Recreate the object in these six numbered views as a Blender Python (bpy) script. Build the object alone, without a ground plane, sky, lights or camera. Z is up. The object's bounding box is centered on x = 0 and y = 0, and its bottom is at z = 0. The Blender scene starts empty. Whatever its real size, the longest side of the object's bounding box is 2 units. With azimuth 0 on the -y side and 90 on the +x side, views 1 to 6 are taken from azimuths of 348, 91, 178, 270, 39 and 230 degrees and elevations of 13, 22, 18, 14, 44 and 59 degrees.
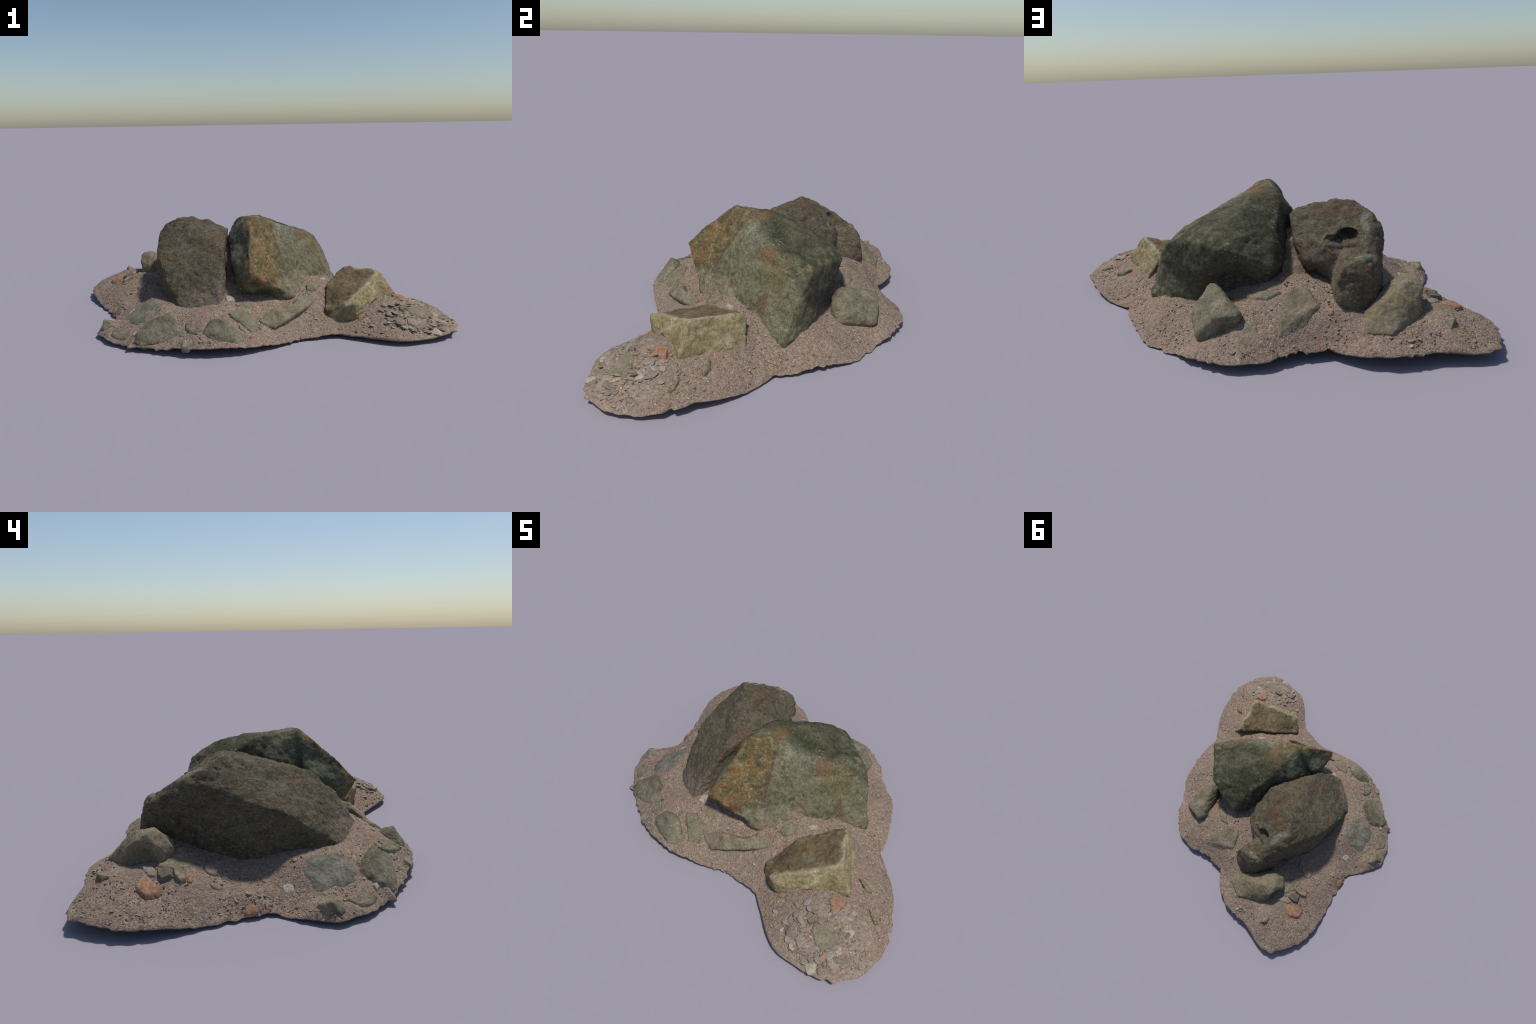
"""Two weathered boulders and a scatter of stones half buried in a patch of gravel."""
import bpy, bmesh, math, random
import numpy as np
from mathutils import Vector, Matrix

random.seed(11)
RNG = np.random.default_rng(11)
COL = bpy.context.scene.collection

# ------------------------------------------------------------------ noise
_perm = np.random.default_rng(5).permutation(512)
_grad = np.random.default_rng(6).normal(size=(512, 3))
_grad /= np.linalg.norm(_grad, axis=1)[:, None]


def _hash(i, j, k):
    return _perm[(_perm[(_perm[i & 511] + j) & 511] + k) & 511]


def perlin(p):
    p = np.asarray(p, float)
    i = np.floor(p).astype(int)
    f = p - i
    u = f * f * f * (f * (f * 6 - 15) + 10)
    out = 0.0
    for a in (0, 1):
        for b in (0, 1):
            for c in (0, 1):
                g = _grad[_hash(i[:, 0] + a, i[:, 1] + b, i[:, 2] + c)]
                d = f - np.array([a, b, c])
                w = (u[:, 0] if a else 1 - u[:, 0]) * (u[:, 1] if b else 1 - u[:, 1]) * (u[:, 2] if c else 1 - u[:, 2])
                out = out + w * (g * d).sum(1)
    return out * 1.5


def fbm(p, octaves=4, gain=0.5):
    p = np.asarray(p, float)
    amp, tot = 1.0, 0.0
    for o in range(octaves):
        tot = tot + amp * perlin(p + 17.3 * o)
        p = p * 2.03
        amp *= gain
    return tot


def ridged(p, octaves=3):
    p = np.asarray(p, float)
    amp, tot = 1.0, 0.0
    for o in range(octaves):
        tot = tot + amp * (0.5 - np.abs(perlin(p + 9.1 * o)) * 1.6)
        p = p * 2.1
        amp *= 0.5
    return tot


def smooth(e0, e1, x):
    t = np.clip((x - e0) / (e1 - e0), 0, 1)
    return t * t * (3 - 2 * t)


# ------------------------------------------------------------------ ground height
# the patch edge, walked round the mound: x, y, height of its lip
RIM = [(-.915, .745, .052), (-.962, .660, .050), (-.997, .555, .044), (-.982, .415, .040), (-.927, .251, .012),
       (-.884, .137, .010), (-.862, .106, .012), (-.828, -.028, .014), (-.893, -.129, .016), (-.925, -.261, .022),
       (-.870, -.376, .024), (-.774, -.468, .022), (-.674, -.536, .030), (-.546, -.610, .042), (-.345, -.685, .052),
       (-.240, -.693, .046), (-.120, -.667, .033), (.040, -.610, .016), (.125, -.585, .014), (.240, -.582, .025),
       (.318, -.590, .026), (.430, -.674, .028), (.573, -.773, .030), (.712, -.776, .025), (.862, -.752, .038),
       (.965, -.648, .030), (.993, -.471, .026), (.985, -.366, .040), (.925, -.263, .048), (.855, -.130, .025),
       (.765, -.035, .010), (.672, .055, .016), (.606, .270, .030), (.515, .450, .006), (.375, .560, .012),
       (.328, .628, .030), (.160, .735, .040), (.015, .738, .042), (-.100, .680, .052), (-.255, .663, .050),
       (-.386, .762, .055), (-.522, .780, .064), (-.670, .757, .060), (-.815, .770, .050)]
# spot heights on the mound itself
SPOT = [(-.802, .481, .124), (-.822, .066, .052), (-.890, .600, .092), (-.910, .450, .080), (.870, -.580, .082), (.660, -.690, .082), (-.638, -.116, .140), (-.704, -.358, .080), (-.759, -.185, .066),
        (-.730, -.072, .072), (-.760, .668, .124), (.708, -.447, .146), (-.157, .420, .235), (-.050, .643, .100),
        (-.236, .540, .170), (-.630, .520, .155), (-.437, .669, .114), (-.097, -.529, .105), (.232, -.359, .150),
        (-.368, -.484, .147), (-.228, -.405, .195), (.744, -.234, .092), (.868, -.361, .082), (.890, -.324, .073),
        (.576, -.029, .095), (.722, -.364, .130), (.549, -.072, .140), (.265, -.266, .185), (.367, -.177, .200),
        (-.274, .562, .166), (-.084, .438, .228), (-.662, .234, .128), (-.705, .080, .077), (-.650, .080, .086), (-.580, .100, .115), (-.580, -.300, .152), (.767, -.600, .108), (.248, -.151, .222),
        (-.171, -.403, .185), (-.232, -.278, .205), (-.474, -.327, .148), (-.289, -.428, .182), (.264, .531, .072),
        (.300, .340, .110), (.089, .548, .145), (.046, .555, .138), (.067, .691, .080), (-.735, -.487, .055),
        (-.889, -.220, .055), (-.389, -.610, .108), (-.205, -.640, .065), (-.772, .322, .130), (-.570, .200, .125),
        (-.560, .000, .130), (-.530, -.200, .152), (.523, .115, .094), (.450, .270, .105), (.280, .250, .140),
        (.100, .330, .190), (.000, .000, .230), (-.300, .100, .200)]


class Mound:
    """thin-plate surface through the lip and the spot heights"""

    def __init__(self):
        self.P = np.array(RIM + SPOT)
        n = len(self.P)
        d2 = ((self.P[:, None, :2] - self.P[None, :, :2]) ** 2).sum(-1)
        A = np.zeros((n + 3, n + 3))
        A[:n, :n] = self.phi(d2) + np.eye(n) * 2e-4
        A[:n, n] = 1
        A[:n, n + 1:] = self.P[:, :2]
        A[n:, :n] = A[:n, n:].T
        self.W = np.linalg.solve(A, np.r_[self.P[:, 2], 0, 0, 0])

    @staticmethod
    def phi(r2):
        return .5 * r2 * np.log(r2 + 1e-9)

    def __call__(self, xy):
        xy = np.atleast_2d(np.asarray(xy, float))
        n = len(self.P)
        out = np.zeros(len(xy))
        for s in range(0, len(xy), 20000):
            q = xy[s:s + 20000]
            d = ((q[:, None, :] - self.P[None, :, :2]) ** 2).sum(-1)
            out[s:s + 20000] = self.phi(d) @ self.W[:n] + self.W[n] + q @ self.W[n + 1:]
        return out


MOUND = Mound()


def gz(x, y):
    return float(MOUND([(x, y)])[0])


# ------------------------------------------------------------------ node helpers
class Nodes:
    def __init__(self, name):
        self.mat = bpy.data.materials.new(name)
        self.mat.use_nodes = True
        self.t = self.mat.node_tree
        self.t.nodes.clear()
        self.out = self.t.nodes.new("ShaderNodeOutputMaterial")
        self.bsdf = self.t.nodes.new("ShaderNodeBsdfPrincipled")
        self.t.links.new(self.bsdf.outputs[0], self.out.inputs[0])
        self.tc = self.t.nodes.new("ShaderNodeTexCoord")
        self.P = self.tc.outputs["Object"]

    def put(self, sock, v):
        if isinstance(v, bpy.types.NodeSocket):
            self.t.links.new(v, sock)
        elif isinstance(v, (tuple, list)) and len(v) == 3 and sock.type == 'RGBA':
            sock.default_value = (*v, 1)
        else:
            sock.default_value = v

    def math(self, op, a, b=0.0, c=0.0, clamp=False):
        n = self.t.nodes.new("ShaderNodeMath")
        n.operation = op
        n.use_clamp = clamp
        for i, v in enumerate((a, b, c)):
            self.put(n.inputs[i], v)
        return n.outputs[0]

    def vmath(self, op, a, b=(0, 0, 0), out=0):
        n = self.t.nodes.new("ShaderNodeVectorMath")
        n.operation = op
        self.put(n.inputs[0], a)
        self.put(n.inputs[1], b)
        return n.outputs["Value"] if op in ("LENGTH", "DOT_PRODUCT", "DISTANCE") else n.outputs[0]

    def noise(self, scale, detail=4, rough=.55, dist=0.0, vec=None, color=False):
        n = self.t.nodes.new("ShaderNodeTexNoise")
        self.put(n.inputs["Vector"], vec or self.P)
        n.inputs["Scale"].default_value = scale
        n.inputs["Detail"].default_value = detail
        n.inputs["Roughness"].default_value = rough
        n.inputs["Distortion"].default_value = dist
        return n.outputs["Color" if color else 0]

    def voronoi(self, scale, out="Distance", feature='F1', vec=None, rand=1.0):
        n = self.t.nodes.new("ShaderNodeTexVoronoi")
        n.feature = feature
        self.put(n.inputs["Vector"], vec or self.P)
        n.inputs["Scale"].default_value = scale
        n.inputs["Randomness"].default_value = rand
        return n.outputs[out]

    def scaled(self, s, rot=(0, 0, 0), vec=None):
        n = self.t.nodes.new("ShaderNodeMapping")
        self.put(n.inputs["Vector"], vec or self.P)
        n.inputs["Scale"].default_value = s
        n.inputs["Rotation"].default_value = rot
        return n.outputs[0]

    def ramp(self, fac, stops, interp='LINEAR'):
        n = self.t.nodes.new("ShaderNodeValToRGB")
        n.color_ramp.interpolation = interp
        e = n.color_ramp.elements
        while len(e) < len(stops):
            e.new(0.5)
        for el, (p, c) in zip(e, stops):
            el.position = p
            el.color = (*c, 1) if isinstance(c, (tuple, list)) else (c, c, c, 1)
        self.put(n.inputs[0], fac)
        return n.outputs[0]

    def range(self, v, a, b, lo=0.0, hi=1.0):
        n = self.t.nodes.new("ShaderNodeMapRange")
        n.interpolation_type = 'SMOOTHSTEP'
        self.put(n.inputs[0], v)
        for i, x in enumerate((a, b, lo, hi)):
            n.inputs[i + 1].default_value = x
        return n.outputs[0]

    def mix(self, fac, a, b, mode='MIX'):
        n = self.t.nodes.new("ShaderNodeMix")
        n.data_type = 'RGBA'
        n.blend_type = mode
        self.put(n.inputs[0], fac)
        self.put(n.inputs[6], a)
        self.put(n.inputs[7], b)
        return n.outputs[2]

    def channel(self, col, i):
        n = self.t.nodes.new("ShaderNodeSeparateColor")
        self.put(n.inputs[0], col)
        return n.outputs[i]

    def blob(self, centre, radii, edge=.35, wobble=.5, scale=9.0):
        """1 inside an ellipsoid patch, ragged edge"""
        v = self.vmath('SUBTRACT', self.P, centre)
        v = self.vmath('MULTIPLY', v, tuple(1 / r for r in radii))
        d = self.vmath('LENGTH', v)
        w = self.math('MULTIPLY', self.math('SUBTRACT', self.noise(scale, 5, .62), .5), wobble * 2)
        d = self.math('ADD', d, w)
        return self.range(d, 1 + edge / 2, 1 - edge / 2)

    def side(self, p1, p2, face_n, soft=.01, wobble=.012, scale=22.0):
        """1 on the left of the line p1-p2 drawn on a face with normal face_n"""
        n = Vector(p2).__sub__(Vector(p1)).cross(Vector(face_n)).normalized()
        d = self.math('SUBTRACT', self.vmath('DOT_PRODUCT', self.P, tuple(n)), n.dot(Vector(p1)))
        d = self.math('ADD', d, self.math('MULTIPLY', self.math('SUBTRACT', self.noise(scale, 4, .6), .5), wobble * 2))
        return self.range(d, -soft, soft)

    def finish(self, col, rough=.85, bump=None, strength=.4, dist=.004, spec=.25):
        self.put(self.bsdf.inputs["Base Color"], col)
        self.put(self.bsdf.inputs["Roughness"], rough)
        self.bsdf.inputs["Specular IOR Level"].default_value = spec
        if bump is not None:
            b = self.t.nodes.new("ShaderNodeBump")
            b.inputs["Strength"].default_value = strength
            b.inputs["Distance"].default_value = dist
            self.put(b.inputs["Height"], bump)
            self.t.links.new(b.outputs[0], self.bsdf.inputs["Normal"])
        return self.mat


def scale3(c, k):
    return tuple(x * k for x in c)


def mottled(N, dark, mid, light, scale=7.0, dist=.6, vec=None):
    f = N.noise(scale, 9, .66, dist, vec=vec)
    return N.ramp(f, [(.30, dark), (.50, mid), (.72, light)])


def fine_grain(N, col, s=160, amount=.5):
    g = N.noise(s, 3, .7)
    k = N.ramp(g, [(.3, (1 - amount * .55,) * 3), (.5, (1, 1, 1)), (.72, (1 + amount,) * 3)])
    return N.mix(1.0, col, k, 'MULTIPLY')


SAND = (.276, .208, .152)


# ------------------------------------------------------------------ materials
def plane_of(p, q, r):
    p, q, r = Vector(p), Vector(q), Vector(r)
    n = (q - p).cross(r - p).normalized()
    return n, n.dot(p)


def strokes(N, col, dark=.55, light=1.5, scale=30.0, dist=1.5, vec=None):
    """centimetre-scale blotches and short streaks that break up every rock face"""
    f = N.noise(scale, 7, .72, dist, vec=vec)
    k = N.ramp(f, [(.34, (dark,) * 3), (.50, (1, 1, 1)), (.68, (light,) * 3)])
    return N.mix(1.0, col, k, 'MULTIPLY')


def mat_boulder_lichen():
    N = Nodes("green_grey_lichen_rock")
    fn = (.6, -.7, .4)
    col = mottled(N, (.086, .078, .044), (.138, .127, .073), (.194, .180, .116), 7, .8)
    # dark olive top and back
    back = N.side((.02, -.07, .59), (.46, .15, .36), (.55, -.45, .7), .03, .05, 6)
    olive = mottled(N, (.030, .031, .015), (.064, .062, .034), (.118, .118, .076), 9, 1.4)
    brown = N.range(N.noise(8, 5, .65, .8, vec=N.scaled((1, 1, 1), (2, 0, 1))), .52, .66)
    olive = N.mix(N.math('MULTIPLY', brown, .6), olive, (.078, .060, .036))
    col = N.mix(back, olive, col)
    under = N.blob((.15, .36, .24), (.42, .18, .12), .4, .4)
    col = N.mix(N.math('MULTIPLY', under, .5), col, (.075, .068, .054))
    # orange crust on the left pane of the sunny face
    pane = N.side((.057, -.097, .572), (.099, -.265, .294), fn, .012, .030, 14)
    low = N.side((.11, -.255, .290), (.0, -.385, .262), fn, .012, .030, 14)
    n, d = plane_of((-.03, -.17, .586), (-.12, -.435, .34), (.10, -.265, .296))
    if n.dot(Vector(fn)) < 0:
        n, d = -n, -d
    front = N.range(N.math('SUBTRACT', N.vmath('DOT_PRODUCT', N.P, tuple(n)), d), -.055, -.022)
    pane = N.math('MULTIPLY', N.math('MULTIPLY', pane, low), front)
    crust = mottled(N, (.066, .052, .024), (.108, .082, .034), (.152, .108, .044), 9, .8)
    hot = N.math('MULTIPLY', N.ramp(N.noise(15, 7, .7, .6), [(.46, 0.0), (.58, 1.0)]),
                 N.math('MULTIPLY_ADD', N.blob((-.07, -.32, .40), (.11, .14, .18), .9, .3, 6), .7, .3))
    crust = N.mix(N.math('MULTIPLY', hot, .85), crust, (.225, .098, .028))
    fl = N.ramp(N.noise(30, 6, .74, .5), [(.51, 0.0), (.58, 1.0)])
    crust = N.mix(N.math('MULTIPLY', fl, .70), crust, (.190, .180, .112))
    col = N.mix(N.math('MULTIPLY', pane, .95), col, crust)
    # dark rusty rim of the crust
    edge = N.math('MULTIPLY', pane, N.math('SUBTRACT', 1.0, N.side((.050, -.107, .572), (.088, -.275, .294), fn, .012, .030, 14)))
    col = N.mix(N.math('MULTIPLY', edge, .7), col, (.085, .040, .018))
    # rusty patches
    for c, r, cc, k in [((.27, .01, .445), (.060, .05, .04), (.140, .072, .030), .8),
                        ((.33, .06, .36), (.09, .08, .11), (.135, .104, .042), .6),
                        ((.403, -.01, .238), (.030, .03, .045), (.130, .072, .044), .8),
                        ((.02, -.03, .565), (.07, .06, .03), (.150, .080, .028), .7),
                        ((.36, .21, .41), (.03, .02, .02), (.170, .115, .050), .6),
                        ((.0, -.385, .275), (.08, .03, .025), (.100, .045, .022), .6)]:
        col = N.mix(N.math('MULTIPLY', N.blob(c, r, .8, 1.1, 30), k), col, cc)
    # moss in the hollow on the crest
    moss = N.blob((.13, .03, .535), (.10, .07, .07), .8, .8, 14)
    col = N.mix(N.math('MULTIPLY', moss, .75), col, (.034, .038, .014))
    # pale frost beside the hollow
    pale = N.blob((.12, -.04, .49), (.17, .07, .09), 1.0, 1.0, 16)
    col = N.mix(N.math('MULTIPLY', pale, .20), col, (.225, .222, .170))
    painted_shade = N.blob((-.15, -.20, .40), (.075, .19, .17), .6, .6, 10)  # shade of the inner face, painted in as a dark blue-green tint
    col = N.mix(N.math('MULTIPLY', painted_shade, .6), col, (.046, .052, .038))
    # dusty foot
    for c, r in [((.17, -.30, .19), (.10, .08, .08)), ((.36, -.05, .17), (.16, .10, .05)), ((.24, -.17, .23), (.08, .06, .06))]:
        col = N.mix(N.math('MULTIPLY', N.blob(c, r, .9, .8, 18), .55), col, scale3(SAND, .80))
    # lichen flecks
    fleck = N.ramp(N.noise(75, 5, .75, .3), [(.58, 0.0), (.64, 1.0)])
    where = N.range(N.noise(5, 3), .42, .62)
    col = N.mix(N.math('MULTIPLY', N.math('MULTIPLY', fleck, where), .7), col, (.34, .335, .24))
    col = strokes(N, col, .52, 1.5, 32)
    col = fine_grain(N, col, 190, .55)
    h = N.math('ADD', N.noise(40, 8, .7, .4), N.math('MULTIPLY', N.noise(150, 4, .7), .4))
    return N.finish(col, .82, h, .6, .006)


def mat_boulder_brown():
    N = Nodes("olive_brown_rock")
    v = N.scaled((1, 1, 1.7), (.3, .5, .2))
    col = mottled(N, (.044, .039, .024), (.086, .073, .045), (.134, .112, .073), 9, 1.6, v)
    fib = N.noise(24, 8, .70, 2.4, vec=v)
    col = N.mix(N.ramp(fib, [(.46, 0.0), (.62, .75)]), col, (.158, .125, .082))
    rust = N.range(N.noise(6.5, 4, .6, .5), .55, .68)
    col = N.mix(N.math('MULTIPLY', rust, .55), col, (.125, .072, .038))
    green = N.range(N.noise(8, 5, .6, .8, vec=N.scaled((1, 1, 1), (1, 2, 0))), .56, .66)
    col = N.mix(N.math('MULTIPLY', green, .45), col, (.108, .114, .080))
    col = N.mix(N.math('MULTIPLY', N.blob((-.30, .20, .50), (.05, .11, .07), .7, .8, 18), .65), col, (.098, .058, .034))
    for c, r in [((-.455, .33, .47), (.018, .05, .045)), ((-.43, .50, .365), (.035, .025, .02)), ((-.47, .28, .51), (.015, .03, .03))]:
        col = N.mix(N.math('MULTIPLY', N.blob(c, r, .8, 1.6, 34), .6), col, (.23, .235, .175))
    for c, r, k in [((-.31, -.40, .21), (.20, .11, .10), .8), ((-.27, .42, .24), (.08, .14, .10), .45),
                    ((-.30, .40, .36), (.07, .06, .06), .35), ((-.24, -.28, .26), (.05, .09, .09), .45)]:
        col = N.mix(N.math('MULTIPLY', N.blob(c, r, .9, 1.0, 16), k), col, scale3(SAND, .72))
    fleck = N.ramp(N.noise(70, 5, .75), [(.62, 0.0), (.70, 1.0)])
    col = N.mix(N.math('MULTIPLY', fleck, .4), col, (.22, .22, .155))
    col = strokes(N, col, .55, 1.5, 36, 2.0, v)
    col = fine_grain(N, col, 170, .5)
    h = N.math('ADD', fib, N.math('MULTIPLY', N.noise(120, 5, .7), .5))
    return N.finish(col, .85, h, .7, .008)


def mat_stone(name, dark, mid, light, sand=.25, tint=None, scale=10.0, grain=.45):
    N = Nodes(name)
    col = mottled(N, dark, mid, light, scale, .7)
    if tint:
        m = N.range(N.noise(scale * .8, 4, .6, .3, vec=N.scaled((1, 1, 1), (1, 1, 2))), .5, .64)
        col = N.mix(N.math('MULTIPLY', m, tint[1]), col, tint[0])
    if sand:
        m = N.range(N.noise(20, 7, .72, .4), .50, .66)
        col = N.mix(N.math('MULTIPLY', m, sand * 2), col, SAND)
    col = strokes(N, col, .66, 1.36, 40)
    col = fine_grain(N, col, 190, grain)
    h = N.math('ADD', N.noise(45, 7, .68, .5), N.math('MULTIPLY', N.noise(170, 4, .7), .4))
    return N.finish(col, .88, h, .6, .006)


def mat_ochre():
    N = Nodes("ochre_sandstone")
    side = mottled(N, (.165, .125, .058), (.255, .206, .106), (.335, .290, .178), 11, .6)
    side = N.mix(N.math('MULTIPLY', N.range(N.noise(14, 5, .7), .55, .7), .6), side, (.180, .120, .046))
    top = mottled(N, (.080, .058, .032), (.148, .106, .056), (.205, .155, .092), 10, .8)
    # the weathered brown upper face lies behind the pale arris
    a = N.side((.345, -.515, .14), (.650, -.335, .285), (.35, -.75, .6), .008, .016, 22)
    b = N.side((.640, -.33, .285), (.535, -.12, .26), (.7, .2, .6), .006, .014, 22)
    inv = N.math('SUBTRACT', 1.0, N.math('MULTIPLY', N.math('SUBTRACT', 1.0, a), N.math('SUBTRACT', 1.0, b)))
    col = N.mix(inv, top, side)
    rim_a = N.math('MULTIPLY', a, N.math('SUBTRACT', 1.0, N.side((.355, -.540, .14), (.660, -.355, .285), (.35, -.75, .6), .012, .012, 22)))
    rim_b = N.math('MULTIPLY', b, N.math('SUBTRACT', 1.0, N.side((.665, -.33, .285), (.560, -.12, .26), (.7, .2, .6), .012, .012, 22)))
    col = N.mix(N.math('MULTIPLY', N.math('MAXIMUM', rim_a, rim_b), .6), col, (.36, .325, .215))
    col = N.mix(N.math('MULTIPLY', N.blob((.38, -.40, .16), (.10, .08, .06), .7, .8, 14), .5), col, (.082, .070, .042))
    col = N.mix(N.math('MULTIPLY', N.blob((.50, -.36, .22), (.07, .02, .05), .7, .8, 14), .4), col, (.20, .19, .13))
    col = strokes(N, col, .64, 1.36, 36)
    col = fine_grain(N, col, 200, .5)
    h = N.math('ADD', N.noise(40, 7, .7, .4), N.math('MULTIPLY', N.noise(180, 4, .7), .4))
    return N.finish(col, .85, h, .6, .006)


GRAINS = [(0.0, (.105, .074, .056)), (.12, (.185, .132, .100)), (.34, SAND), (.54, (.330, .252, .192)),
          (.68, (.295, .165, .122)), (.75, (.245, .224, .200)), (.82, (.375, .315, .250)), (.905, (.460, .395, .320)),
          (.955, (.400, .215, .090)), (1.0, (.205, .200, .190))]


def mat_ground():
    N = Nodes("pinkish_gravelly_sand")
    warp = N.vmath('ADD', N.P, N.vmath('MULTIPLY', N.vmath('SUBTRACT', N.noise(60, 2, color=True), (.5, .5, .5)), (.012, .012, .012)))
    c0 = N.ramp(N.channel(N.voronoi(62, "Color", vec=warp), 2), GRAINS, 'CONSTANT')
    c1 = N.ramp(N.channel(N.voronoi(115, "Color", vec=warp), 0), GRAINS, 'CONSTANT')
    c2 = N.ramp(N.channel(N.voronoi(220, "Color", vec=warp), 1), GRAINS, 'CONSTANT')
    sand = mottled(N, (.180, .130, .097), SAND, (.330, .252, .190), 12, .3)
    pick = N.range(N.noise(14, 4, .6), .42, .60)
    col = N.mix(N.math('MULTIPLY_ADD', pick, .35, .36), sand, c1)
    col = N.mix(.50, col, c2)
    stony = N.blob((.80, -.62, .08), (.26, .19, .2), .8, .6, 8)
    patchy = N.math('MULTIPLY', N.range(N.noise(26, 3, .6), .52, .60), .45)
    col = N.mix(N.math('MAXIMUM', N.math('MULTIPLY', stony, .60), patchy), col, c0)
    pink = N.range(N.noise(4.0, 3, .5), .48, .66)
    col = N.mix(N.math('MULTIPLY', pink, .14), col, (.290, .172, .138))
    col = N.mix(N.math('MULTIPLY', stony, .28), col, (.370, .305, .228))
    grey = N.range(N.noise(5.0, 4, .6, vec=N.scaled((1, 1, 1), (2, 1, 0))), .52, .68)
    col = N.mix(N.math('MULTIPLY', grey, .30), col, (.225, .188, .145))
    col = fine_grain(N, col, 320, .5)
    edge = N.voronoi(115, "Distance", vec=warp)
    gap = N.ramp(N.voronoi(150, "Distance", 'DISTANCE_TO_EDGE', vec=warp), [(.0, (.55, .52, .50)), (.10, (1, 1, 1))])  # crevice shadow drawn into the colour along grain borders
    col = N.mix(.7, col, N.mix(1.0, col, gap, 'MULTIPLY'))
    h = N.math('SUBTRACT', N.math('MULTIPLY', N.noise(240, 4, .7), .5), edge)
    return N.finish(col, .92, h, .6, .005, .15)


def mat_grit():
    N = Nodes("mixed_grit")
    g = N.t.nodes.new("ShaderNodeNewGeometry")
    col = N.ramp(g.outputs["Random Per Island"], GRAINS, 'LINEAR')
    col = fine_grain(N, col, 240, .4)
    return N.finish(col, .9, None, spec=.2)


def mat_pebble():
    N = Nodes("mixed_pebble")
    info = N.t.nodes.new("ShaderNodeObjectInfo")
    col = N.ramp(info.outputs["Random"], [(0, (.205, .155, .120)), (.25, (.285, .222, .170)), (.50, (.245, .188, .144)),
                                          (.64, (.215, .182, .138)), (.76, (.390, .330, .260)), (.86, (.275, .225, .175)),
                                          (.93, (.235, .225, .200)), (1.0, (.38, .20, .085))])
    mot = N.ramp(N.noise(2.2, 6, .7), [(.3, (.70,) * 3), (.7, (1.28,) * 3)])
    col = N.mix(1.0, col, mot, 'MULTIPLY')
    return N.finish(col, .88, N.noise(2.5, 6, .7), .25, .0015, .2)


# ------------------------------------------------------------------ mesh helpers
def new_object(name, me, mat, parent):
    ob = bpy.data.objects.new(name, me)
    COL.objects.link(ob)
    if mat:
        me.materials.append(mat)
    ob.parent = parent
    return ob


def hull_mesh(groups):
    me = bpy.data.meshes.new("hull")
    bm = bmesh.new()
    for pts in groups:
        vs = [bm.verts.new(p) for p in pts]
        r = bmesh.ops.convex_hull(bm, input=vs)
        junk = {g for g in list(r["geom_interior"]) + list(r["geom_unused"]) if isinstance(g, bmesh.types.BMVert)}
        bmesh.ops.delete(bm, geom=list(junk), context='VERTS')
    bmesh.ops.recalc_face_normals(bm, faces=bm.faces)
    bm.to_mesh(me)
    bm.free()
    return me


def remeshed(me, voxel, smooth_iter):
    ob = bpy.data.objects.new("tmp", me)
    COL.objects.link(ob)
    m = ob.modifiers.new("r", 'REMESH')
    m.mode = 'VOXEL'
    m.voxel_size = voxel
    if smooth_iter:
        s = ob.modifiers.new("s", 'SMOOTH')
        s.factor = .5
        s.iterations = smooth_iter
    dg = bpy.context.evaluated_depsgraph_get()
    dg.update()
    out = bpy.data.meshes.new_from_object(ob.evaluated_get(dg))
    bpy.data.objects.remove(ob)
    bpy.data.meshes.remove(me)
    return out


def get_co(me):
    v = np.empty(len(me.vertices) * 3)
    me.vertices.foreach_get("co", v)
    return v.reshape(-1, 3)


def get_no(me):
    v = np.empty(len(me.vertices) * 3)
    me.vertex_normals.foreach_get("vector", v)
    return v.reshape(-1, 3)


def set_co(me, v):
    me.vertices.foreach_set("co", np.ascontiguousarray(v, float).ravel())
    me.update()


def dent(v, centre, radii, push, core=0.0):
    """push the surface along a vector inside an ellipsoid, fading outwards"""
    d = np.sqrt((((v - np.array(centre)) / np.array(radii)) ** 2).sum(1))
    w = 1 - smooth(core, 1, d)
    return v + w[:, None] * np.array(push)


def rock(name, groups, mat, parent, voxel=.008, soften=6, lumps=(.010, 6), rough=(.004, 28), crease=0.0, dents=(), pits=(), seed=0.0):
    me = remeshed(hull_mesh(groups), voxel, soften)
    v = get_co(me)
    for c, r, p in dents:
        v = dent(v, c, r, p)
    for c, r, p in pits:
        v = dent(v, c, r, p, .35)
    set_co(me, v)
    n = get_no(me)
    q = v + seed
    d = lumps[0] * fbm(q * lumps[1], 3) + rough[0] * fbm(q * rough[1], 4, .6)
    if crease:
        d = d - crease * np.clip(ridged(q * 13, 3) - .35, 0, 1)
    set_co(me, v + n * d[:, None])
    me.shade_smooth()
    return new_object(name, me, mat, parent)


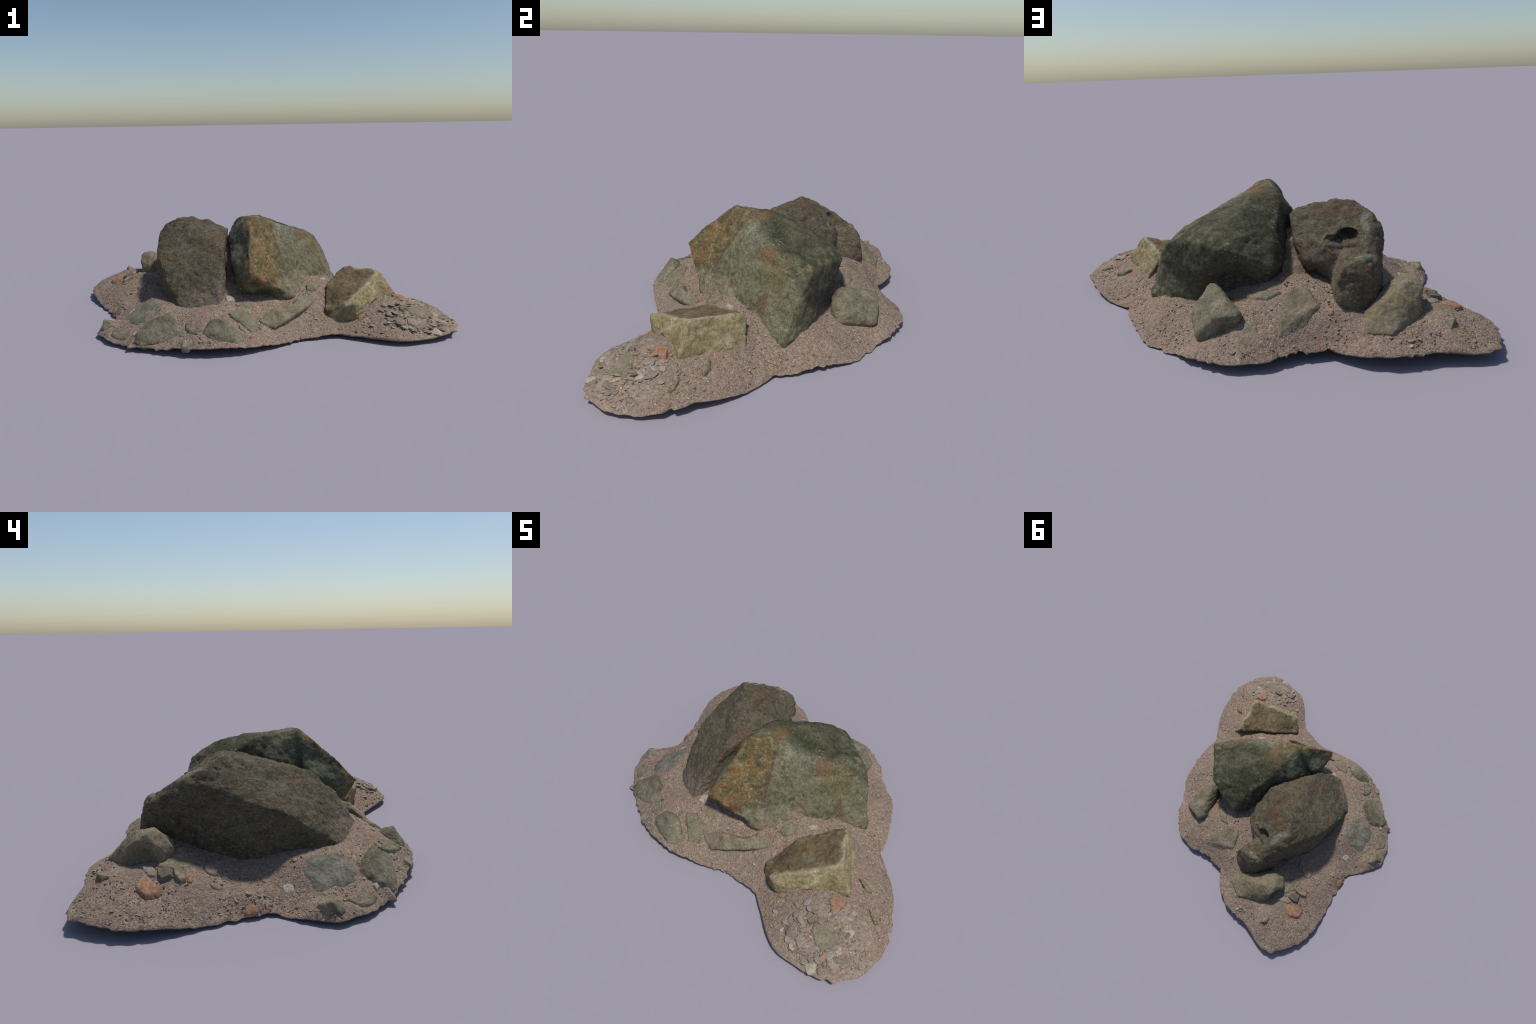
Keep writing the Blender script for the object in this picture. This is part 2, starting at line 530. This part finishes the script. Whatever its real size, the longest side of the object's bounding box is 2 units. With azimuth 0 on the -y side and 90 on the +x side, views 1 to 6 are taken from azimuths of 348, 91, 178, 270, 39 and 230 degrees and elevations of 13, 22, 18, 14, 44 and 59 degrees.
def flat_stone(name, outline, height, mat, parent, bevel=.72, peaks=(), voxel=.006, soften=3, lumps=(.004, 14),
               rough=(.002, 50), depth=.03, crease=0.0, seed=0.0, tilt=(0, 0)):
    """a half-buried stone: its outline on the ground, a smaller crown above it"""
    o = np.array(outline)
    c = o.mean(0)
    z = MOUND(o)
    pts = [(x, y, h - .002) for (x, y), h in zip(o, z)]
    inner = c + (o - c) * bevel
    zi = MOUND(inner)
    pts += [(x, y, h + height + (x - c[0]) * tilt[0] + (y - c[1]) * tilt[1]) for (x, y), h in zip(inner, zi)]
    pts += [(c[0] + (x - c[0]) * .9, c[1] + (y - c[1]) * .9, max(h - depth, .012)) for (x, y), h in zip(o, z)]
    pts += list(peaks)
    return rock(name, [pts], mat, parent, voxel, soften, lumps, rough, crease, (), (), seed)


# ------------------------------------------------------------------ build
root = bpy.data.objects.new("rock_group", None)
COL.objects.link(root)
root["label"] = "two mossy boulders and smaller stones half buried in pinkish gravel"
root["category"] = "rocks"

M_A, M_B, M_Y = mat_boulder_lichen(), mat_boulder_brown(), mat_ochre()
M_G, M_GRIT, M_PEB = mat_ground(), mat_grit(), mat_pebble()
M_GREY = mat_stone("grey_green_stone", (.106, .092, .060), (.172, .150, .099), (.230, .205, .143), .28, ((.166, .157, .106), .4))
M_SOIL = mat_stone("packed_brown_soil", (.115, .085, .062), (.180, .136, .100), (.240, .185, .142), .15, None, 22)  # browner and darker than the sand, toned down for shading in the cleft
M_TAN = mat_stone("tan_stone", (.135, .110, .072), (.200, .168, .112), (.255, .222, .158), .2)
M_OLIVE = mat_stone("olive_stone", (.115, .096, .062), (.188, .157, .102), (.245, .210, .145), .2, ((.195, .160, .072), .35))
M_BLUE = mat_stone("blue_green_stone", (.085, .090, .068), (.148, .143, .108), (.212, .202, .155), .3, ((.200, .145, .105), .4), 16)
M_DARK = mat_stone("dark_stone", (.065, .052, .042), (.125, .102, .080), (.185, .155, .122), .2)
M_ORANGE = mat_stone("orange_stone", (.200, .110, .064), (.305, .165, .096), (.395, .240, .155), .28, None, 18)
M_PALE = mat_stone("pale_stone", (.29, .235, .195), (.38, .320, .262), (.46, .40, .34), .25, None, 16)
M_BUFF = mat_stone("buff_stone", (.17, .132, .102), (.25, .198, .155), (.30, .248, .198), .3, None, 14)

# --- large greenish boulder with the orange face
A_body = [(-.062, -.165, .592), (-.020, -.165, .586), (.050, -.110, .552), (.125, .000, .528), (.200, .020, .502), (.282, .000, .452),
          (.355, .090, .430), (.378, .215, .424), (.428, .208, .392), (.488, .150, .272), (.540, .108, .135), (.548, .118, .04), (.500, .040, .130), (.545, .085, .06),
          (.400, -.032, .252), (.43, -.03, .08), (.110, -.265, .298), (.140, -.345, .165), (.14, -.33, .06), (.035, -.370, .255),
          (.170, .390, .402), (.070, .402, .370), (.100, .345, .442), (.195, .290, .470), (.295, .302, .408), (.090, .240, .508), (.030, .090, .556),
          (-.045, .390, .305), (-.015, .375, .200), (.080, .310, .120), (.280, .240, .085), (.440, .200, .070), (.432, .208, .210), (.325, .262, .210),
          (-.110, .255, .320), (-.110, .200, .150), (-.095, .000, .564), (-.103, .090, .528), (-.088, .170, .462), (-.055, .300, .400),
          (-.172, -.040, .470), (-.172, -.040, .200), (-.170, -.320, .120), (-.178, -.315, .270)]
A_horn = [(-.065, -.165, .592), (-.020, -.165, .586), (-.112, -.345, .468), (-.128, -.455, .350), (-.145, -.440, .318), (-.035, -.180, .45),
          (.050, -.110, .545), (.110, -.265, .298), (.035, -.375, .255), (.140, -.345, .165), (.135, -.33, .06), (-.05, -.35, .1),
          (-.172, -.320, .320), (-.188, -.265, .370), (-.185, -.190, .410), (-.135, -.200, .520), (-.15, -.33, .2)]
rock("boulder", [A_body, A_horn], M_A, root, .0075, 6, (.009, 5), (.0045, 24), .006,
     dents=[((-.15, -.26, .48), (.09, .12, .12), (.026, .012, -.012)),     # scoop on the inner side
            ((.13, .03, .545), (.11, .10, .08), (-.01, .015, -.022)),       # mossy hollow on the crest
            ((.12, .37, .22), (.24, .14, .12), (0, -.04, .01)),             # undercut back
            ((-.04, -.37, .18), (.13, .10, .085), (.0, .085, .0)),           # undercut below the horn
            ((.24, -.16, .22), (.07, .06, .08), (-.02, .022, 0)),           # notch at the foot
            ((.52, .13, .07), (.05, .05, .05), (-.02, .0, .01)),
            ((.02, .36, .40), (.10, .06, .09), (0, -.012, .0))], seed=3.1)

# --- tall brownish boulder beside it
B_body = [(-.440, .200, .550), (-.500, .260, .508), (-.340, .160, .545), (-.290, .200, .545), (-.240, .140, .515), (-.140, .135, .480),
          (-.150, .265, .392), (-.185, .345, .320), (-.255, .385, .320), (-.190, -.060, .465), (-.225, -.225, .420), (-.255, -.335, .325),
          (-.232, -.300, .200), (-.285, -.435, .180), (-.300, -.44, .10), (-.480, -.330, .140), (-.52, -.25, .08), (-.545, -.180, .260), (-.565, -.080, .325),
          (-.575, .050, .370), (-.558, .200, .425), (-.540, .310, .448), (-.545, .330, .390), (-.520, .280, .130), (-.565, .100, .10), (-.580, .100, .25),
          (-.550, -.05, .08), (-.470, .400, .440), (-.380, .395, .425), (-.300, .400, .420), (-.420, .45, .12), (-.16, .10, .25), (-.2, .25, .2)]
B_foot = [(-.420, .512, .375), (-.330, .540, .345), (-.300, .545, .300), (-.315, .555, .200), (-.390, .575, .190), (-.400, .560, .080),
          (-.480, .490, .368), (-.500, .480, .200), (-.490, .410, .410), (-.350, .400, .395), (-.290, .420, .250), (-.30, .48, .10),
          (-.530, .38, .32), (-.520, .4, .1), (-.46, .540, .10), (-.400, .555, .300), (-.475, .535, .280)]
B_flank = [(-.540, .310, .445), (-.500, .330, .468), (-.545, .330, .390), (-.510, .280, .130), (-.490, .400, .405), (-.475, .480, .366),
           (-.490, .490, .200), (-.430, .510, .372), (-.470, .535, .280), (-.470, .400, .440), (-.420, .400, .430), (-.48, .44, .08)]
rock("boulder", [B_body, B_foot, B_flank], M_B, root, .0075, 8, (.008, 6), (.006, 22), .008,
     dents=[((-.225, .40, .235), (.10, .15, .09), (-.010, -.050, .015)),     # undercut below the overhang
            ((-.30, .18, .545), (.045, .13, .06), (0, .0, -.020)),           # rusty groove over the top
            ((-.35, .42, .395), (.10, .05, .04), (0, -.016, -.012)),
            ((-.295, .40, .425), (.060, .045, .026), (-.01, -.035, -.004)),  # shallow end of the socket
            ((-.40, -.08, .45), (.14, .20, .12), (.005, .005, -.010)),       # sunken shoulder
            ((-.60, .34, .20), (.08, .10, .10), (.012, 0, 0))],
     pits=[((-.372, .388, .437), (.052, .05, .041), (-.025, -.10, .004)), ((-.335, .39, .420), (.040, .04, .026), (-.01, -.05, .0))], seed=7.7)

# --- soil packed into the cleft between the two
rock("packed_soil", [[(-.140, -.035, .430), (-.190, -.035, .425), (-.105, .110, .400), (-.160, .110, .400), (-.090, .230, .320), (-.165, .240, .310),
                      (-.08, .33, .235), (-.20, .33, .235), (-.165, -.170, .330), (-.210, -.170, .325), (-.180, -.290, .205), (-.225, -.290, .200),
                      (-.150, -.370, .190), (-.26, -.37, .18), (-.12, -.3, .12), (-.25, -.3, .12), (-.1, .3, .15), (-.22, .3, .15)]],
     M_SOIL, root, .007, 8, (.010, 9), (.006, 30), .006, seed=6.6)

# --- ochre block
Y = [(.645, -.322, .280), (.728, -.366, .140), (.73, -.37, .07), (.535, -.118, .258), (.515, -.078, .225), (.590, -.076, .12), (.61, -.085, .05),
     (.345, -.280, .205), (.42, -.20, .215), (.275, -.470, .115), (.285, -.49, .05), (.405, -.560, .168), (.43, -.555, .06)]
rock("stone", [Y], M_Y, root, .0055, 5, (.009, 9), (.004, 30), .007,
     dents=[((.490, -.335, .225), (.17, .15, .10), (-.006, .008, -.016)), ((.60, -.46, .11), (.16, .05, .05), (-.01, .02, .0))], seed=1.3)

# --- pale bar lying in front
BAR = [(-.100, -.530, .118), (-.060, -.495, .135), (.085, -.455, .172), (.20, -.375, .185), (.238, -.345, .168), (.255, -.375, .140), (.14, -.475, .125),
       (-.02, -.560, .080), (-.09, -.545, .09), (-.05, -.54, .04), (.2, -.4, .09), (.22, -.35, .1), (.05, -.50, .06), (-.06, -.5, .06)]
rock("stone", [BAR], M_TAN, root, .006, 3, (.004, 12), (.002, 44), 0, dents=[((.07, -.43, .17), (.16, .04, .04), (0, 0, -.02))], seed=2.2)

# --- cobble behind
COB = [(.232, .385, .256), (.200, .395, .256), (.195, .450, .240), (.255, .440, .225), (.155, .510, .210), (.110, .590, .182), (.092, .545, .172), (.215, .585, .172),
       (.285, .500, .140), (.285, .560, .085), (.305, .400, .150), (.320, .390, .100), (.100, .500, .12), (.12, .58, .09), (.25, .57, .05), (.3, .34, .05), (.17, .36, .1), (.190, .335, .195), (.265, .335, .180)]
rock("stone", [COB], M_GREY, root, .006, 12, (.012, 9), (.003, 34), .006,
     dents=[((.15, .61, .10), (.09, .05, .06), (0, -.035, .01))], seed=4.4)

# --- rounded stone on the far left
NW = [(-.648, .490, .278), (-.600, .470, .288), (-.600, .540, .280), (-.520, .500, .245), (-.400, .590, .165), (-.400, .672, .114), (-.500, .700, .112), (-.625, .600, .180),
      (-.510, .590, .228), (-.668, .540, .252), (-.672, .450, .235), (-.685, .560, .15), (-.680, .430, .16), (-.622, .385, .205), (-.615, .415, .240), (-.54, .400, .21),
      (-.44, .53, .18), (-.45, .66, .05), (-.64, .59, .06), (-.6, .38, .1), (-.45, .54, .06)]
rock("stone", [NW], M_OLIVE, root, .006, 8, (.005, 8), (.003, 34), .004,
     dents=[((-.69, .51, .18), (.075, .10, .085), (.045, .0, 0))], seed=5.5)

# --- flatter stones: outline, crown height, material, extra peaks
FLAT = [
    ("slab", [(-.731, -.445), (-.655, -.375), (-.575, -.40), (-.525, -.43), (-.495, -.515), (-.500, -.545), (-.571, -.550), (-.65, -.53), (-.70, -.525), (-.735, -.495)], .022, M_GREY, [(-.545, -.455, .172), (-.58, -.44, .16)]),
    ("slab", [(-.401, -.614), (-.37, -.55), (-.311, -.535), (-.243, -.557), (-.189, -.608), (-.202, -.65), (-.24, -.675), (-.32, -.66), (-.37, -.645)], .022, M_GREY, [(-.335, -.595, .172), (-.31, -.60, .168)]),
    ("slab", [(-.259, -.501), (-.206, -.477), (-.14, -.477), (-.103, -.535), (-.119, -.585), (-.146, -.609), (-.185, -.57), (-.239, -.533)], .018, M_GREY, []),
    ("stone", [(-.481, -.545), (-.475, -.495), (-.433, -.53), (-.394, -.564), (-.409, -.61), (-.442, -.605), (-.467, -.573)], .018, M_GREY, []),
    ("slab", [(-.652, -.114), (-.621, -.136), (-.594, -.177), (-.582, -.257), (-.579, -.316), (-.608, -.351), (-.669, -.367), (-.722, -.35), (-.758, -.296), (-.772, -.225), (-.775, -.195), (-.746, -.162), (-.706, -.132)], .012, M_BLUE, []),
    ("stone", [(-.86, -.168), (-.837, -.206), (-.817, -.265), (-.838, -.287), (-.884, -.29), (-.906, -.266), (-.895, -.199)], .018, M_GREY, [(-.885, -.228, .088)]),
    ("stone", [(-.823, -.289), (-.764, -.361), (-.746, -.413), (-.769, -.434), (-.803, -.419), (-.848, -.356), (-.845, -.321)], .016, M_GREY, []),
    ("stone", [(-.729, -.045), (-.717, -.072), (-.727, -.105), (-.753, -.103), (-.765, -.087), (-.752, -.059)], .006, M_PALE, []),
    ("stone", [(-.85, .103), (-.824, .083), (-.829, .045), (-.849, .043), (-.862, .081)], .009, M_ORANGE, []),
    ("shard", [(-.721, -.418), (-.71, -.438), (-.729, -.447), (-.750, -.431)], .010, M_PALE, []),
    ("slab", [(.672, -.619), (.681, -.575), (.739, -.55), (.799, -.567), (.848, -.56), (.837, -.619), (.778, -.67), (.733, -.665)], .016, M_TAN, [(.685, -.585, .137)]),
    ("stone", [(.224, -.303), (.232, -.253), (.27, -.213), (.306, -.216), (.309, -.263), (.273, -.303)], .018, M_GREY, []),
    ("shard", [(.693, -.231), (.749, -.219), (.795, -.249), (.757, -.263)], .016, M_OLIVE, []),
    ("shard", [(.823, -.342), (.854, -.345), (.912, -.372), (.892, -.386)], .010, M_OLIVE, []),
    ("stone", [(.668, -.469), (.668, -.436), (.701, -.414), (.744, -.414), (.741, -.453), (.699, -.479)], .022, M_ORANGE, []),
    ("stone", [(.427, -.559), (.437, -.532), (.471, -.534), (.469, -.563)], .014, M_ORANGE, []),
    ("slab", [(-.047, .643), (-.064, .515), (-.1, .459), (-.161, .42), (-.2, .447), (-.226, .498), (-.238, .535), (-.185, .58), (-.103, .625)], .020, M_TAN, []),
    ("slab", [(.114, .668), (.082, .567), (.027, .562), (.029, .62), (.058, .693)], .010, M_TAN, []),
    ("slab", [(.081, .415), (.047, .395), (-.019, .43), (-.083, .462), (-.017, .476), (.048, .453)], .014, M_GREY, []),
    ("stone", [(-.723, .443), (-.727, .387), (-.77, .374), (-.795, .414), (-.768, .436)], .030, M_DARK, [(-.735, .40, .158)]),
    ("stone", [(-.726, .38), (-.723, .325), (-.786, .318), (-.800, .342), (-.769, .367)], .026, M_OLIVE, [(-.75, .335, .156)]),
    ("stone", [(-.752, .322), (-.761, .296), (-.785, .294), (-.790, .318)], .014, M_ORANGE, []),
    ("slab", [(-.686, .448), (-.633, .426), (-.64, .36), (-.658, .298), (-.702, .305), (-.719, .37), (-.703, .435)], .010, M_GREY, []),
    ("stone", [(-.661, .26), (-.635, .239), (-.654, .2), (-.699, .205), (-.711, .227), (-.7, .253)], .012, M_BUFF, []),
    ("stone", [(-.689, .519), (-.695, .466), (-.733, .438), (-.769, .436), (-.76, .47), (-.717, .492)], .014, M_BUFF, [(-.725, .455, .145)]),
    ("stone", [(-.818, .513), (-.762, .498), (-.765, .469), (-.809, .426), (-.839, .408), (-.857, .413), (-.871, .459), (-.847, .494)], .020, M_ORANGE, []),
    ("stone", [(-.759, .231), (-.743, .203), (-.761, .177), (-.777, .195), (-.777, .22)], .010, M_BUFF, []),
    ("shard", [(-.735, .690), (-.72, .645), (-.758, .622), (-.775, .650)], .010, M_OLIVE, [(-.757, .672, .158), (-.752, .665, .15)]),
    ("stone", [(-.25, -.372), (-.225, -.358), (-.195, -.396), (-.205, -.422), (-.249, -.418)], .012, M_PALE, []),
    ("stone", [(-.391, -.475), (-.373, -.466), (-.34, -.487), (-.334, -.503), (-.361, -.506), (-.385, -.494)], .009, M_ORANGE, []),
    ("stone", [(-.172, -.418), (-.123, -.399), (-.1, -.441), (-.158, -.457)], .008, M_GREY, []),
    ("stone", [(.334, -.191), (.368, -.146), (.391, -.159), (.366, -.197)], .010, M_PALE, []),
    ("stone", [(-.50, -.60), (-.47, -.615), (-.45, -.645), (-.48, -.655), (-.51, -.635)], .012, M_BUFF, []),
    ("stone", [(-.325, -.495), (-.305, -.500), (-.310, -.515), (-.33, -.512)], .010, M_PALE, []),
    ("stone", [(-.210, -.565), (-.188, -.580), (-.195, -.598), (-.215, -.590)], .012, M_BUFF, []),
    ("shard", [(.640, -.600), (.655, -.575), (.705, -.560), (.700, -.580), (.66, -.61)], .018, M_GREY, []),
    ("stone", [(.655, -.660), (.640, -.690), (.675, -.715), (.715, -.700), (.700, -.665)], .016, M_BUFF, []),
    ("stone", [(.600, -.640), (.585, -.665), (.61, -.69), (.635, -.67), (.63, -.645)], .014, M_BUFF, []),
    ("stone", [(.83, -.70), (.81, -.675), (.84, -.655), (.875, -.665), (.87, -.695)], .014, M_BUFF, []),
    ("stone", [(-.60, .235), (-.575, .22), (-.585, .19), (-.62, .20)], .010, M_BUFF, []),
    ("stone", [(-.256, .545), (-.286, .553), (-.286, .572), (-.268, .577)], .008, M_ORANGE, []),
]
for i, (nm, outline, h, m, peaks) in enumerate(FLAT):
    small = max(np.ptp(np.array(outline), axis=0)) < .08
    flat_stone(nm, outline, h * (.68 if nm != 'shard' else 1), m, root, .84, peaks, .0035 if small else .0045, 2,
               (.0015 if small else .004, 20 if small else 13), (.001 if small else .002, 60), .025,
               .003 if not small else 0, i * 1.7)

# --- the gravel patch
NA, NR = 1000, 190


def lip_radius(n):
    """distance of the lip from the centre and its height, by bearing"""
    r = np.array(RIM)
    ang = np.arctan2(r[:, 1], r[:, 0])
    o = np.argsort(ang)
    ang, rad, z = ang[o], np.hypot(r[:, 0], r[:, 1])[o], r[o, 2]
    ang = np.r_[ang[-1] - 2 * np.pi, ang, ang[0] + 2 * np.pi]
    rad = np.r_[rad[-1], rad, rad[0]]
    z = np.r_[z[-1], z, z[0]]
    a = np.linspace(-np.pi, np.pi, n, endpoint=False)
    R, Z = np.interp(a, ang, rad), np.interp(a, ang, z)
    k = np.hanning(9)
    k /= k.sum()
    f = lambda s: np.convolve(np.r_[s[-4:], s, s[:4]], k, 'valid')
    R, Z = f(R), f(Z)
    ring = np.c_[np.cos(a), np.sin(a), 0 * a]
    R = R + .008 * fbm(ring * 9, 3) + .004 * fbm(ring * 22, 2, .5)
    rr = np.random.default_rng(21)                      # broken, uneven edge: chips and small points
    for _ in range(75):
        c, w, o = rr.uniform(-np.pi, np.pi), rr.uniform(.008, .035), rr.normal(0, .007)
        d = np.abs((a - c + np.pi) % (2 * np.pi) - np.pi)
        R = R + o * np.clip(1 - d / w, 0, 1)
    # torn points of the lip, and the nick in the far right end
    for x, y, out, w in [(-.77, -.509, .030, .030), (.894, -.732, .014, .02), (-.70, -.52, .012, .025),
                         (-.63, -.57, .012, .022), (-.88, .775, .012, .02), (-.60, .775, .010, .012), (-.56, .785, .010, .012)]:
        d = np.abs((a - math.atan2(y, x) + np.pi) % (2 * np.pi) - np.pi)
        R = R + out * np.clip(1 - d / w, 0, 1)
    d = np.abs((a - math.atan2(-.352, .935) + np.pi) % (2 * np.pi) - np.pi)
    R = R - .035 * np.clip(1 - d / .018, 0, 1)
    return a, R, Z


def build_ground():
    a, R, Z = lip_radius(NA)
    t = 1 - (1 - np.linspace(0, 1, NR)[1:]) ** 1.25
    ca, sa = np.cos(a), np.sin(a)
    rows = []
    for ti in t:
        rows.append(np.c_[ca * R * ti, sa * R * ti])
    xy = np.array(rows)                                   # rings x NA x 2
    flat = xy.reshape(-1, 2)
    z = MOUND(flat).reshape(len(t), NA)
    inset = (1 - t)[:, None] * R[None, :]
    lip = smooth(.05, .0, inset)
    z = z * (1 - lip) + (np.minimum(z, Z[None, :] + .6 * inset)) * lip
    z = z - .003 * np.clip(1 - inset / .015, 0, 1) ** 2 + .003 * lip
    p3 = np.c_[flat, z.ravel()]
    q = np.c_[flat, 0 * flat[:, :1]]
    amp = smooth(0, .05, inset).ravel() * .75 + .25
    coarse = smooth(.35, .75, flat[:, 0] - .8 * (flat[:, 1] + .35)) * smooth(-.30, -.5, flat[:, 1])
    relief = .0060 * fbm(q * 9, 3) + (.0026 + .004 * coarse) * fbm(q * 45, 3, .6) + .0016 * ridged(q * 100, 2)
    p3[:, 2] += amp * relief
    top = [(0, 0, gz(0, 0))]
    verts = top + [tuple(p) for p in p3]
    # curl under: rounded lip, then an underside
    zr = p3[-NA:, 2]
    under = []
    for dr, dz in [(-.003, .004), (-.010, .008), (-.024, .010), (-.06, .011), (-.14, .012)]:
        rr = R + dr
        under.append(np.c_[ca * rr, sa * rr, np.maximum(zr - dz, .001)])
    under.append(np.c_[ca * R * .5, sa * R * .5, np.full(NA, .004)])
    for u in under:
        verts += [tuple(p) for p in u]
    verts.append((0, 0, .004))
    faces = []
    nring = len(t) + len(under)
    for j in range(NA):
        faces.append((0, 1 + j, 1 + (j + 1) % NA))
    for r in range(nring - 1):
        b0, b1 = 1 + r * NA, 1 + (r + 1) * NA
        for j in range(NA):
            k = (j + 1) % NA
            faces.append((b0 + j, b1 + j, b1 + k, b0 + k))
    last = 1 + (nring - 1) * NA
    end = len(verts) - 1
    for j in range(NA):
        faces.append((end, last + (j + 1) % NA, last + j))
    me = bpy.data.meshes.new("gravel_patch")
    me.from_pydata(verts, [], faces)
    me.shade_smooth()
    return new_object("gravel_patch", me, M_G, root), (a, R)


patch, (LA, LR) = build_ground()


def inside(x, y, margin=.02):
    a = math.atan2(y, x)
    return math.hypot(x, y) < np.interp(a, LA, LR, period=2 * math.pi) - margin


# --- loose gravel
def pebble_mesh(name, sub, seed, flat):
    bm = bmesh.new()
    bmesh.ops.create_icosphere(bm, subdivisions=sub, radius=1)
    v = np.array([x.co[:] for x in bm.verts])
    d = 1 + .28 * fbm(v * .9 + seed, 2) 
    # knock facets off
    r = np.random.default_rng(int(seed * 10))
    w = v * d[:, None]
    for _ in range(5):
        n = r.normal(size=3)
        n /= np.linalg.norm(n)
        s = w @ n
        cut = r.uniform(.62, .85)
        w = w - np.clip(s - cut, 0, 9)[:, None] * n * .85
    w[:, 2] *= flat
    for x, c in zip(bm.verts, w):
        x.co = c
    me = bpy.data.meshes.new(name)
    bm.to_mesh(me)
    bm.free()
    me.shade_smooth()
    return me


def density(x, y):
    east = max(0.0, 1 - math.hypot((x - .76) / .24, (y + .60) / .20))
    rims = .3 * (1 - min(1, abs(math.hypot(x, y) - np.interp(math.atan2(y, x), LA, LR, period=2 * math.pi)) / .15))
    west = .12 * max(0.0, 1 - math.hypot((x + .75) / .2, (y - .15) / .3))
    return east, rims, west


shapes = [pebble_mesh("pebble", 3, s * 3.7 + 1, f) for s, f in enumerate((.55, .45, .7, .5, .38, .62))]
for me in shapes:
    me.materials.append(M_PEB)
count = 0
tries = 0
while count < 290 and tries < 20000:
    tries += 1
    x, y = random.uniform(-.98, .98), random.uniform(-.78, .78)
    if not inside(x, y, .03):
        continue
    e, rm, w = density(x, y)
    if random.random() > .012 + e * 1.9 + rm * .2 + w:
        continue
    s = random.uniform(.007, .011) + (random.random() ** 2) * (.018 if e > .15 else .005)
    ob = bpy.data.objects.new("pebble", random.choice(shapes))
    COL.objects.link(ob)
    ob.parent = root
    ob.location = (x, y, gz(x, y) - s * .04)
    ob.rotation_euler = (random.gauss(0, .25), random.gauss(0, .25), random.uniform(0, 6.28))
    ob.scale = (s * random.uniform(.9, 1.5), s * random.uniform(.7, 1.1), s * .55)
    count += 1

# grit: far too many to count, one joined part
base = [pebble_mesh("g", 1, s * 2.3 + .5, .6) for s in range(5)]
base_v = [get_co(m) for m in base]
tri = np.array([p.vertices[:] for p in base[0].polygons])
pos, n_grit = [], 7000
while len(pos) < n_grit:
    x, y = random.uniform(-.98, .98), random.uniform(-.78, .78)
    if not inside(x, y, .012):
        continue
    e, rm, w = density(x, y)
    if random.random() > .22 + e + rm * .8 + w * .6:
        continue
    pos.append((x, y, e))
pos = np.array(pos)
zz = MOUND(pos[:, :2])
gv, gf = [], []
for i, (x, y, e) in enumerate(pos):
    s = (.0022 + .0042 * random.random() ** 2.5) * (1 + .6 * min(e * 2, 1))
    v = base_v[i % 5] * (s * random.uniform(.8, 1.6), s * random.uniform(.7, 1.1), s)
    a = random.uniform(0, 6.28)
    c, sn = math.cos(a), math.sin(a)
    v = np.c_[v[:, 0] * c - v[:, 1] * sn + x, v[:, 0] * sn + v[:, 1] * c + y, v[:, 2] * .5 + zz[i] + .001]
    gv.append(v)
    gf.append(tri + i * len(v))
for m in base:
    bpy.data.meshes.remove(m)
me = bpy.data.meshes.new("grit")
V, F = np.vstack(gv), np.vstack(gf)
me.vertices.add(len(V))
me.vertices.foreach_set("co", V.ravel())
me.loops.add(F.size)
me.loops.foreach_set("vertex_index", F.ravel().astype(np.int32))
me.polygons.add(len(F))
me.polygons.foreach_set("loop_start", np.arange(0, F.size, 3, dtype=np.int32))
me.update()
me.validate()
me.shade_smooth()
grit = new_object("grit", me, M_GRIT, root)
grit["kind"] = "stuff"
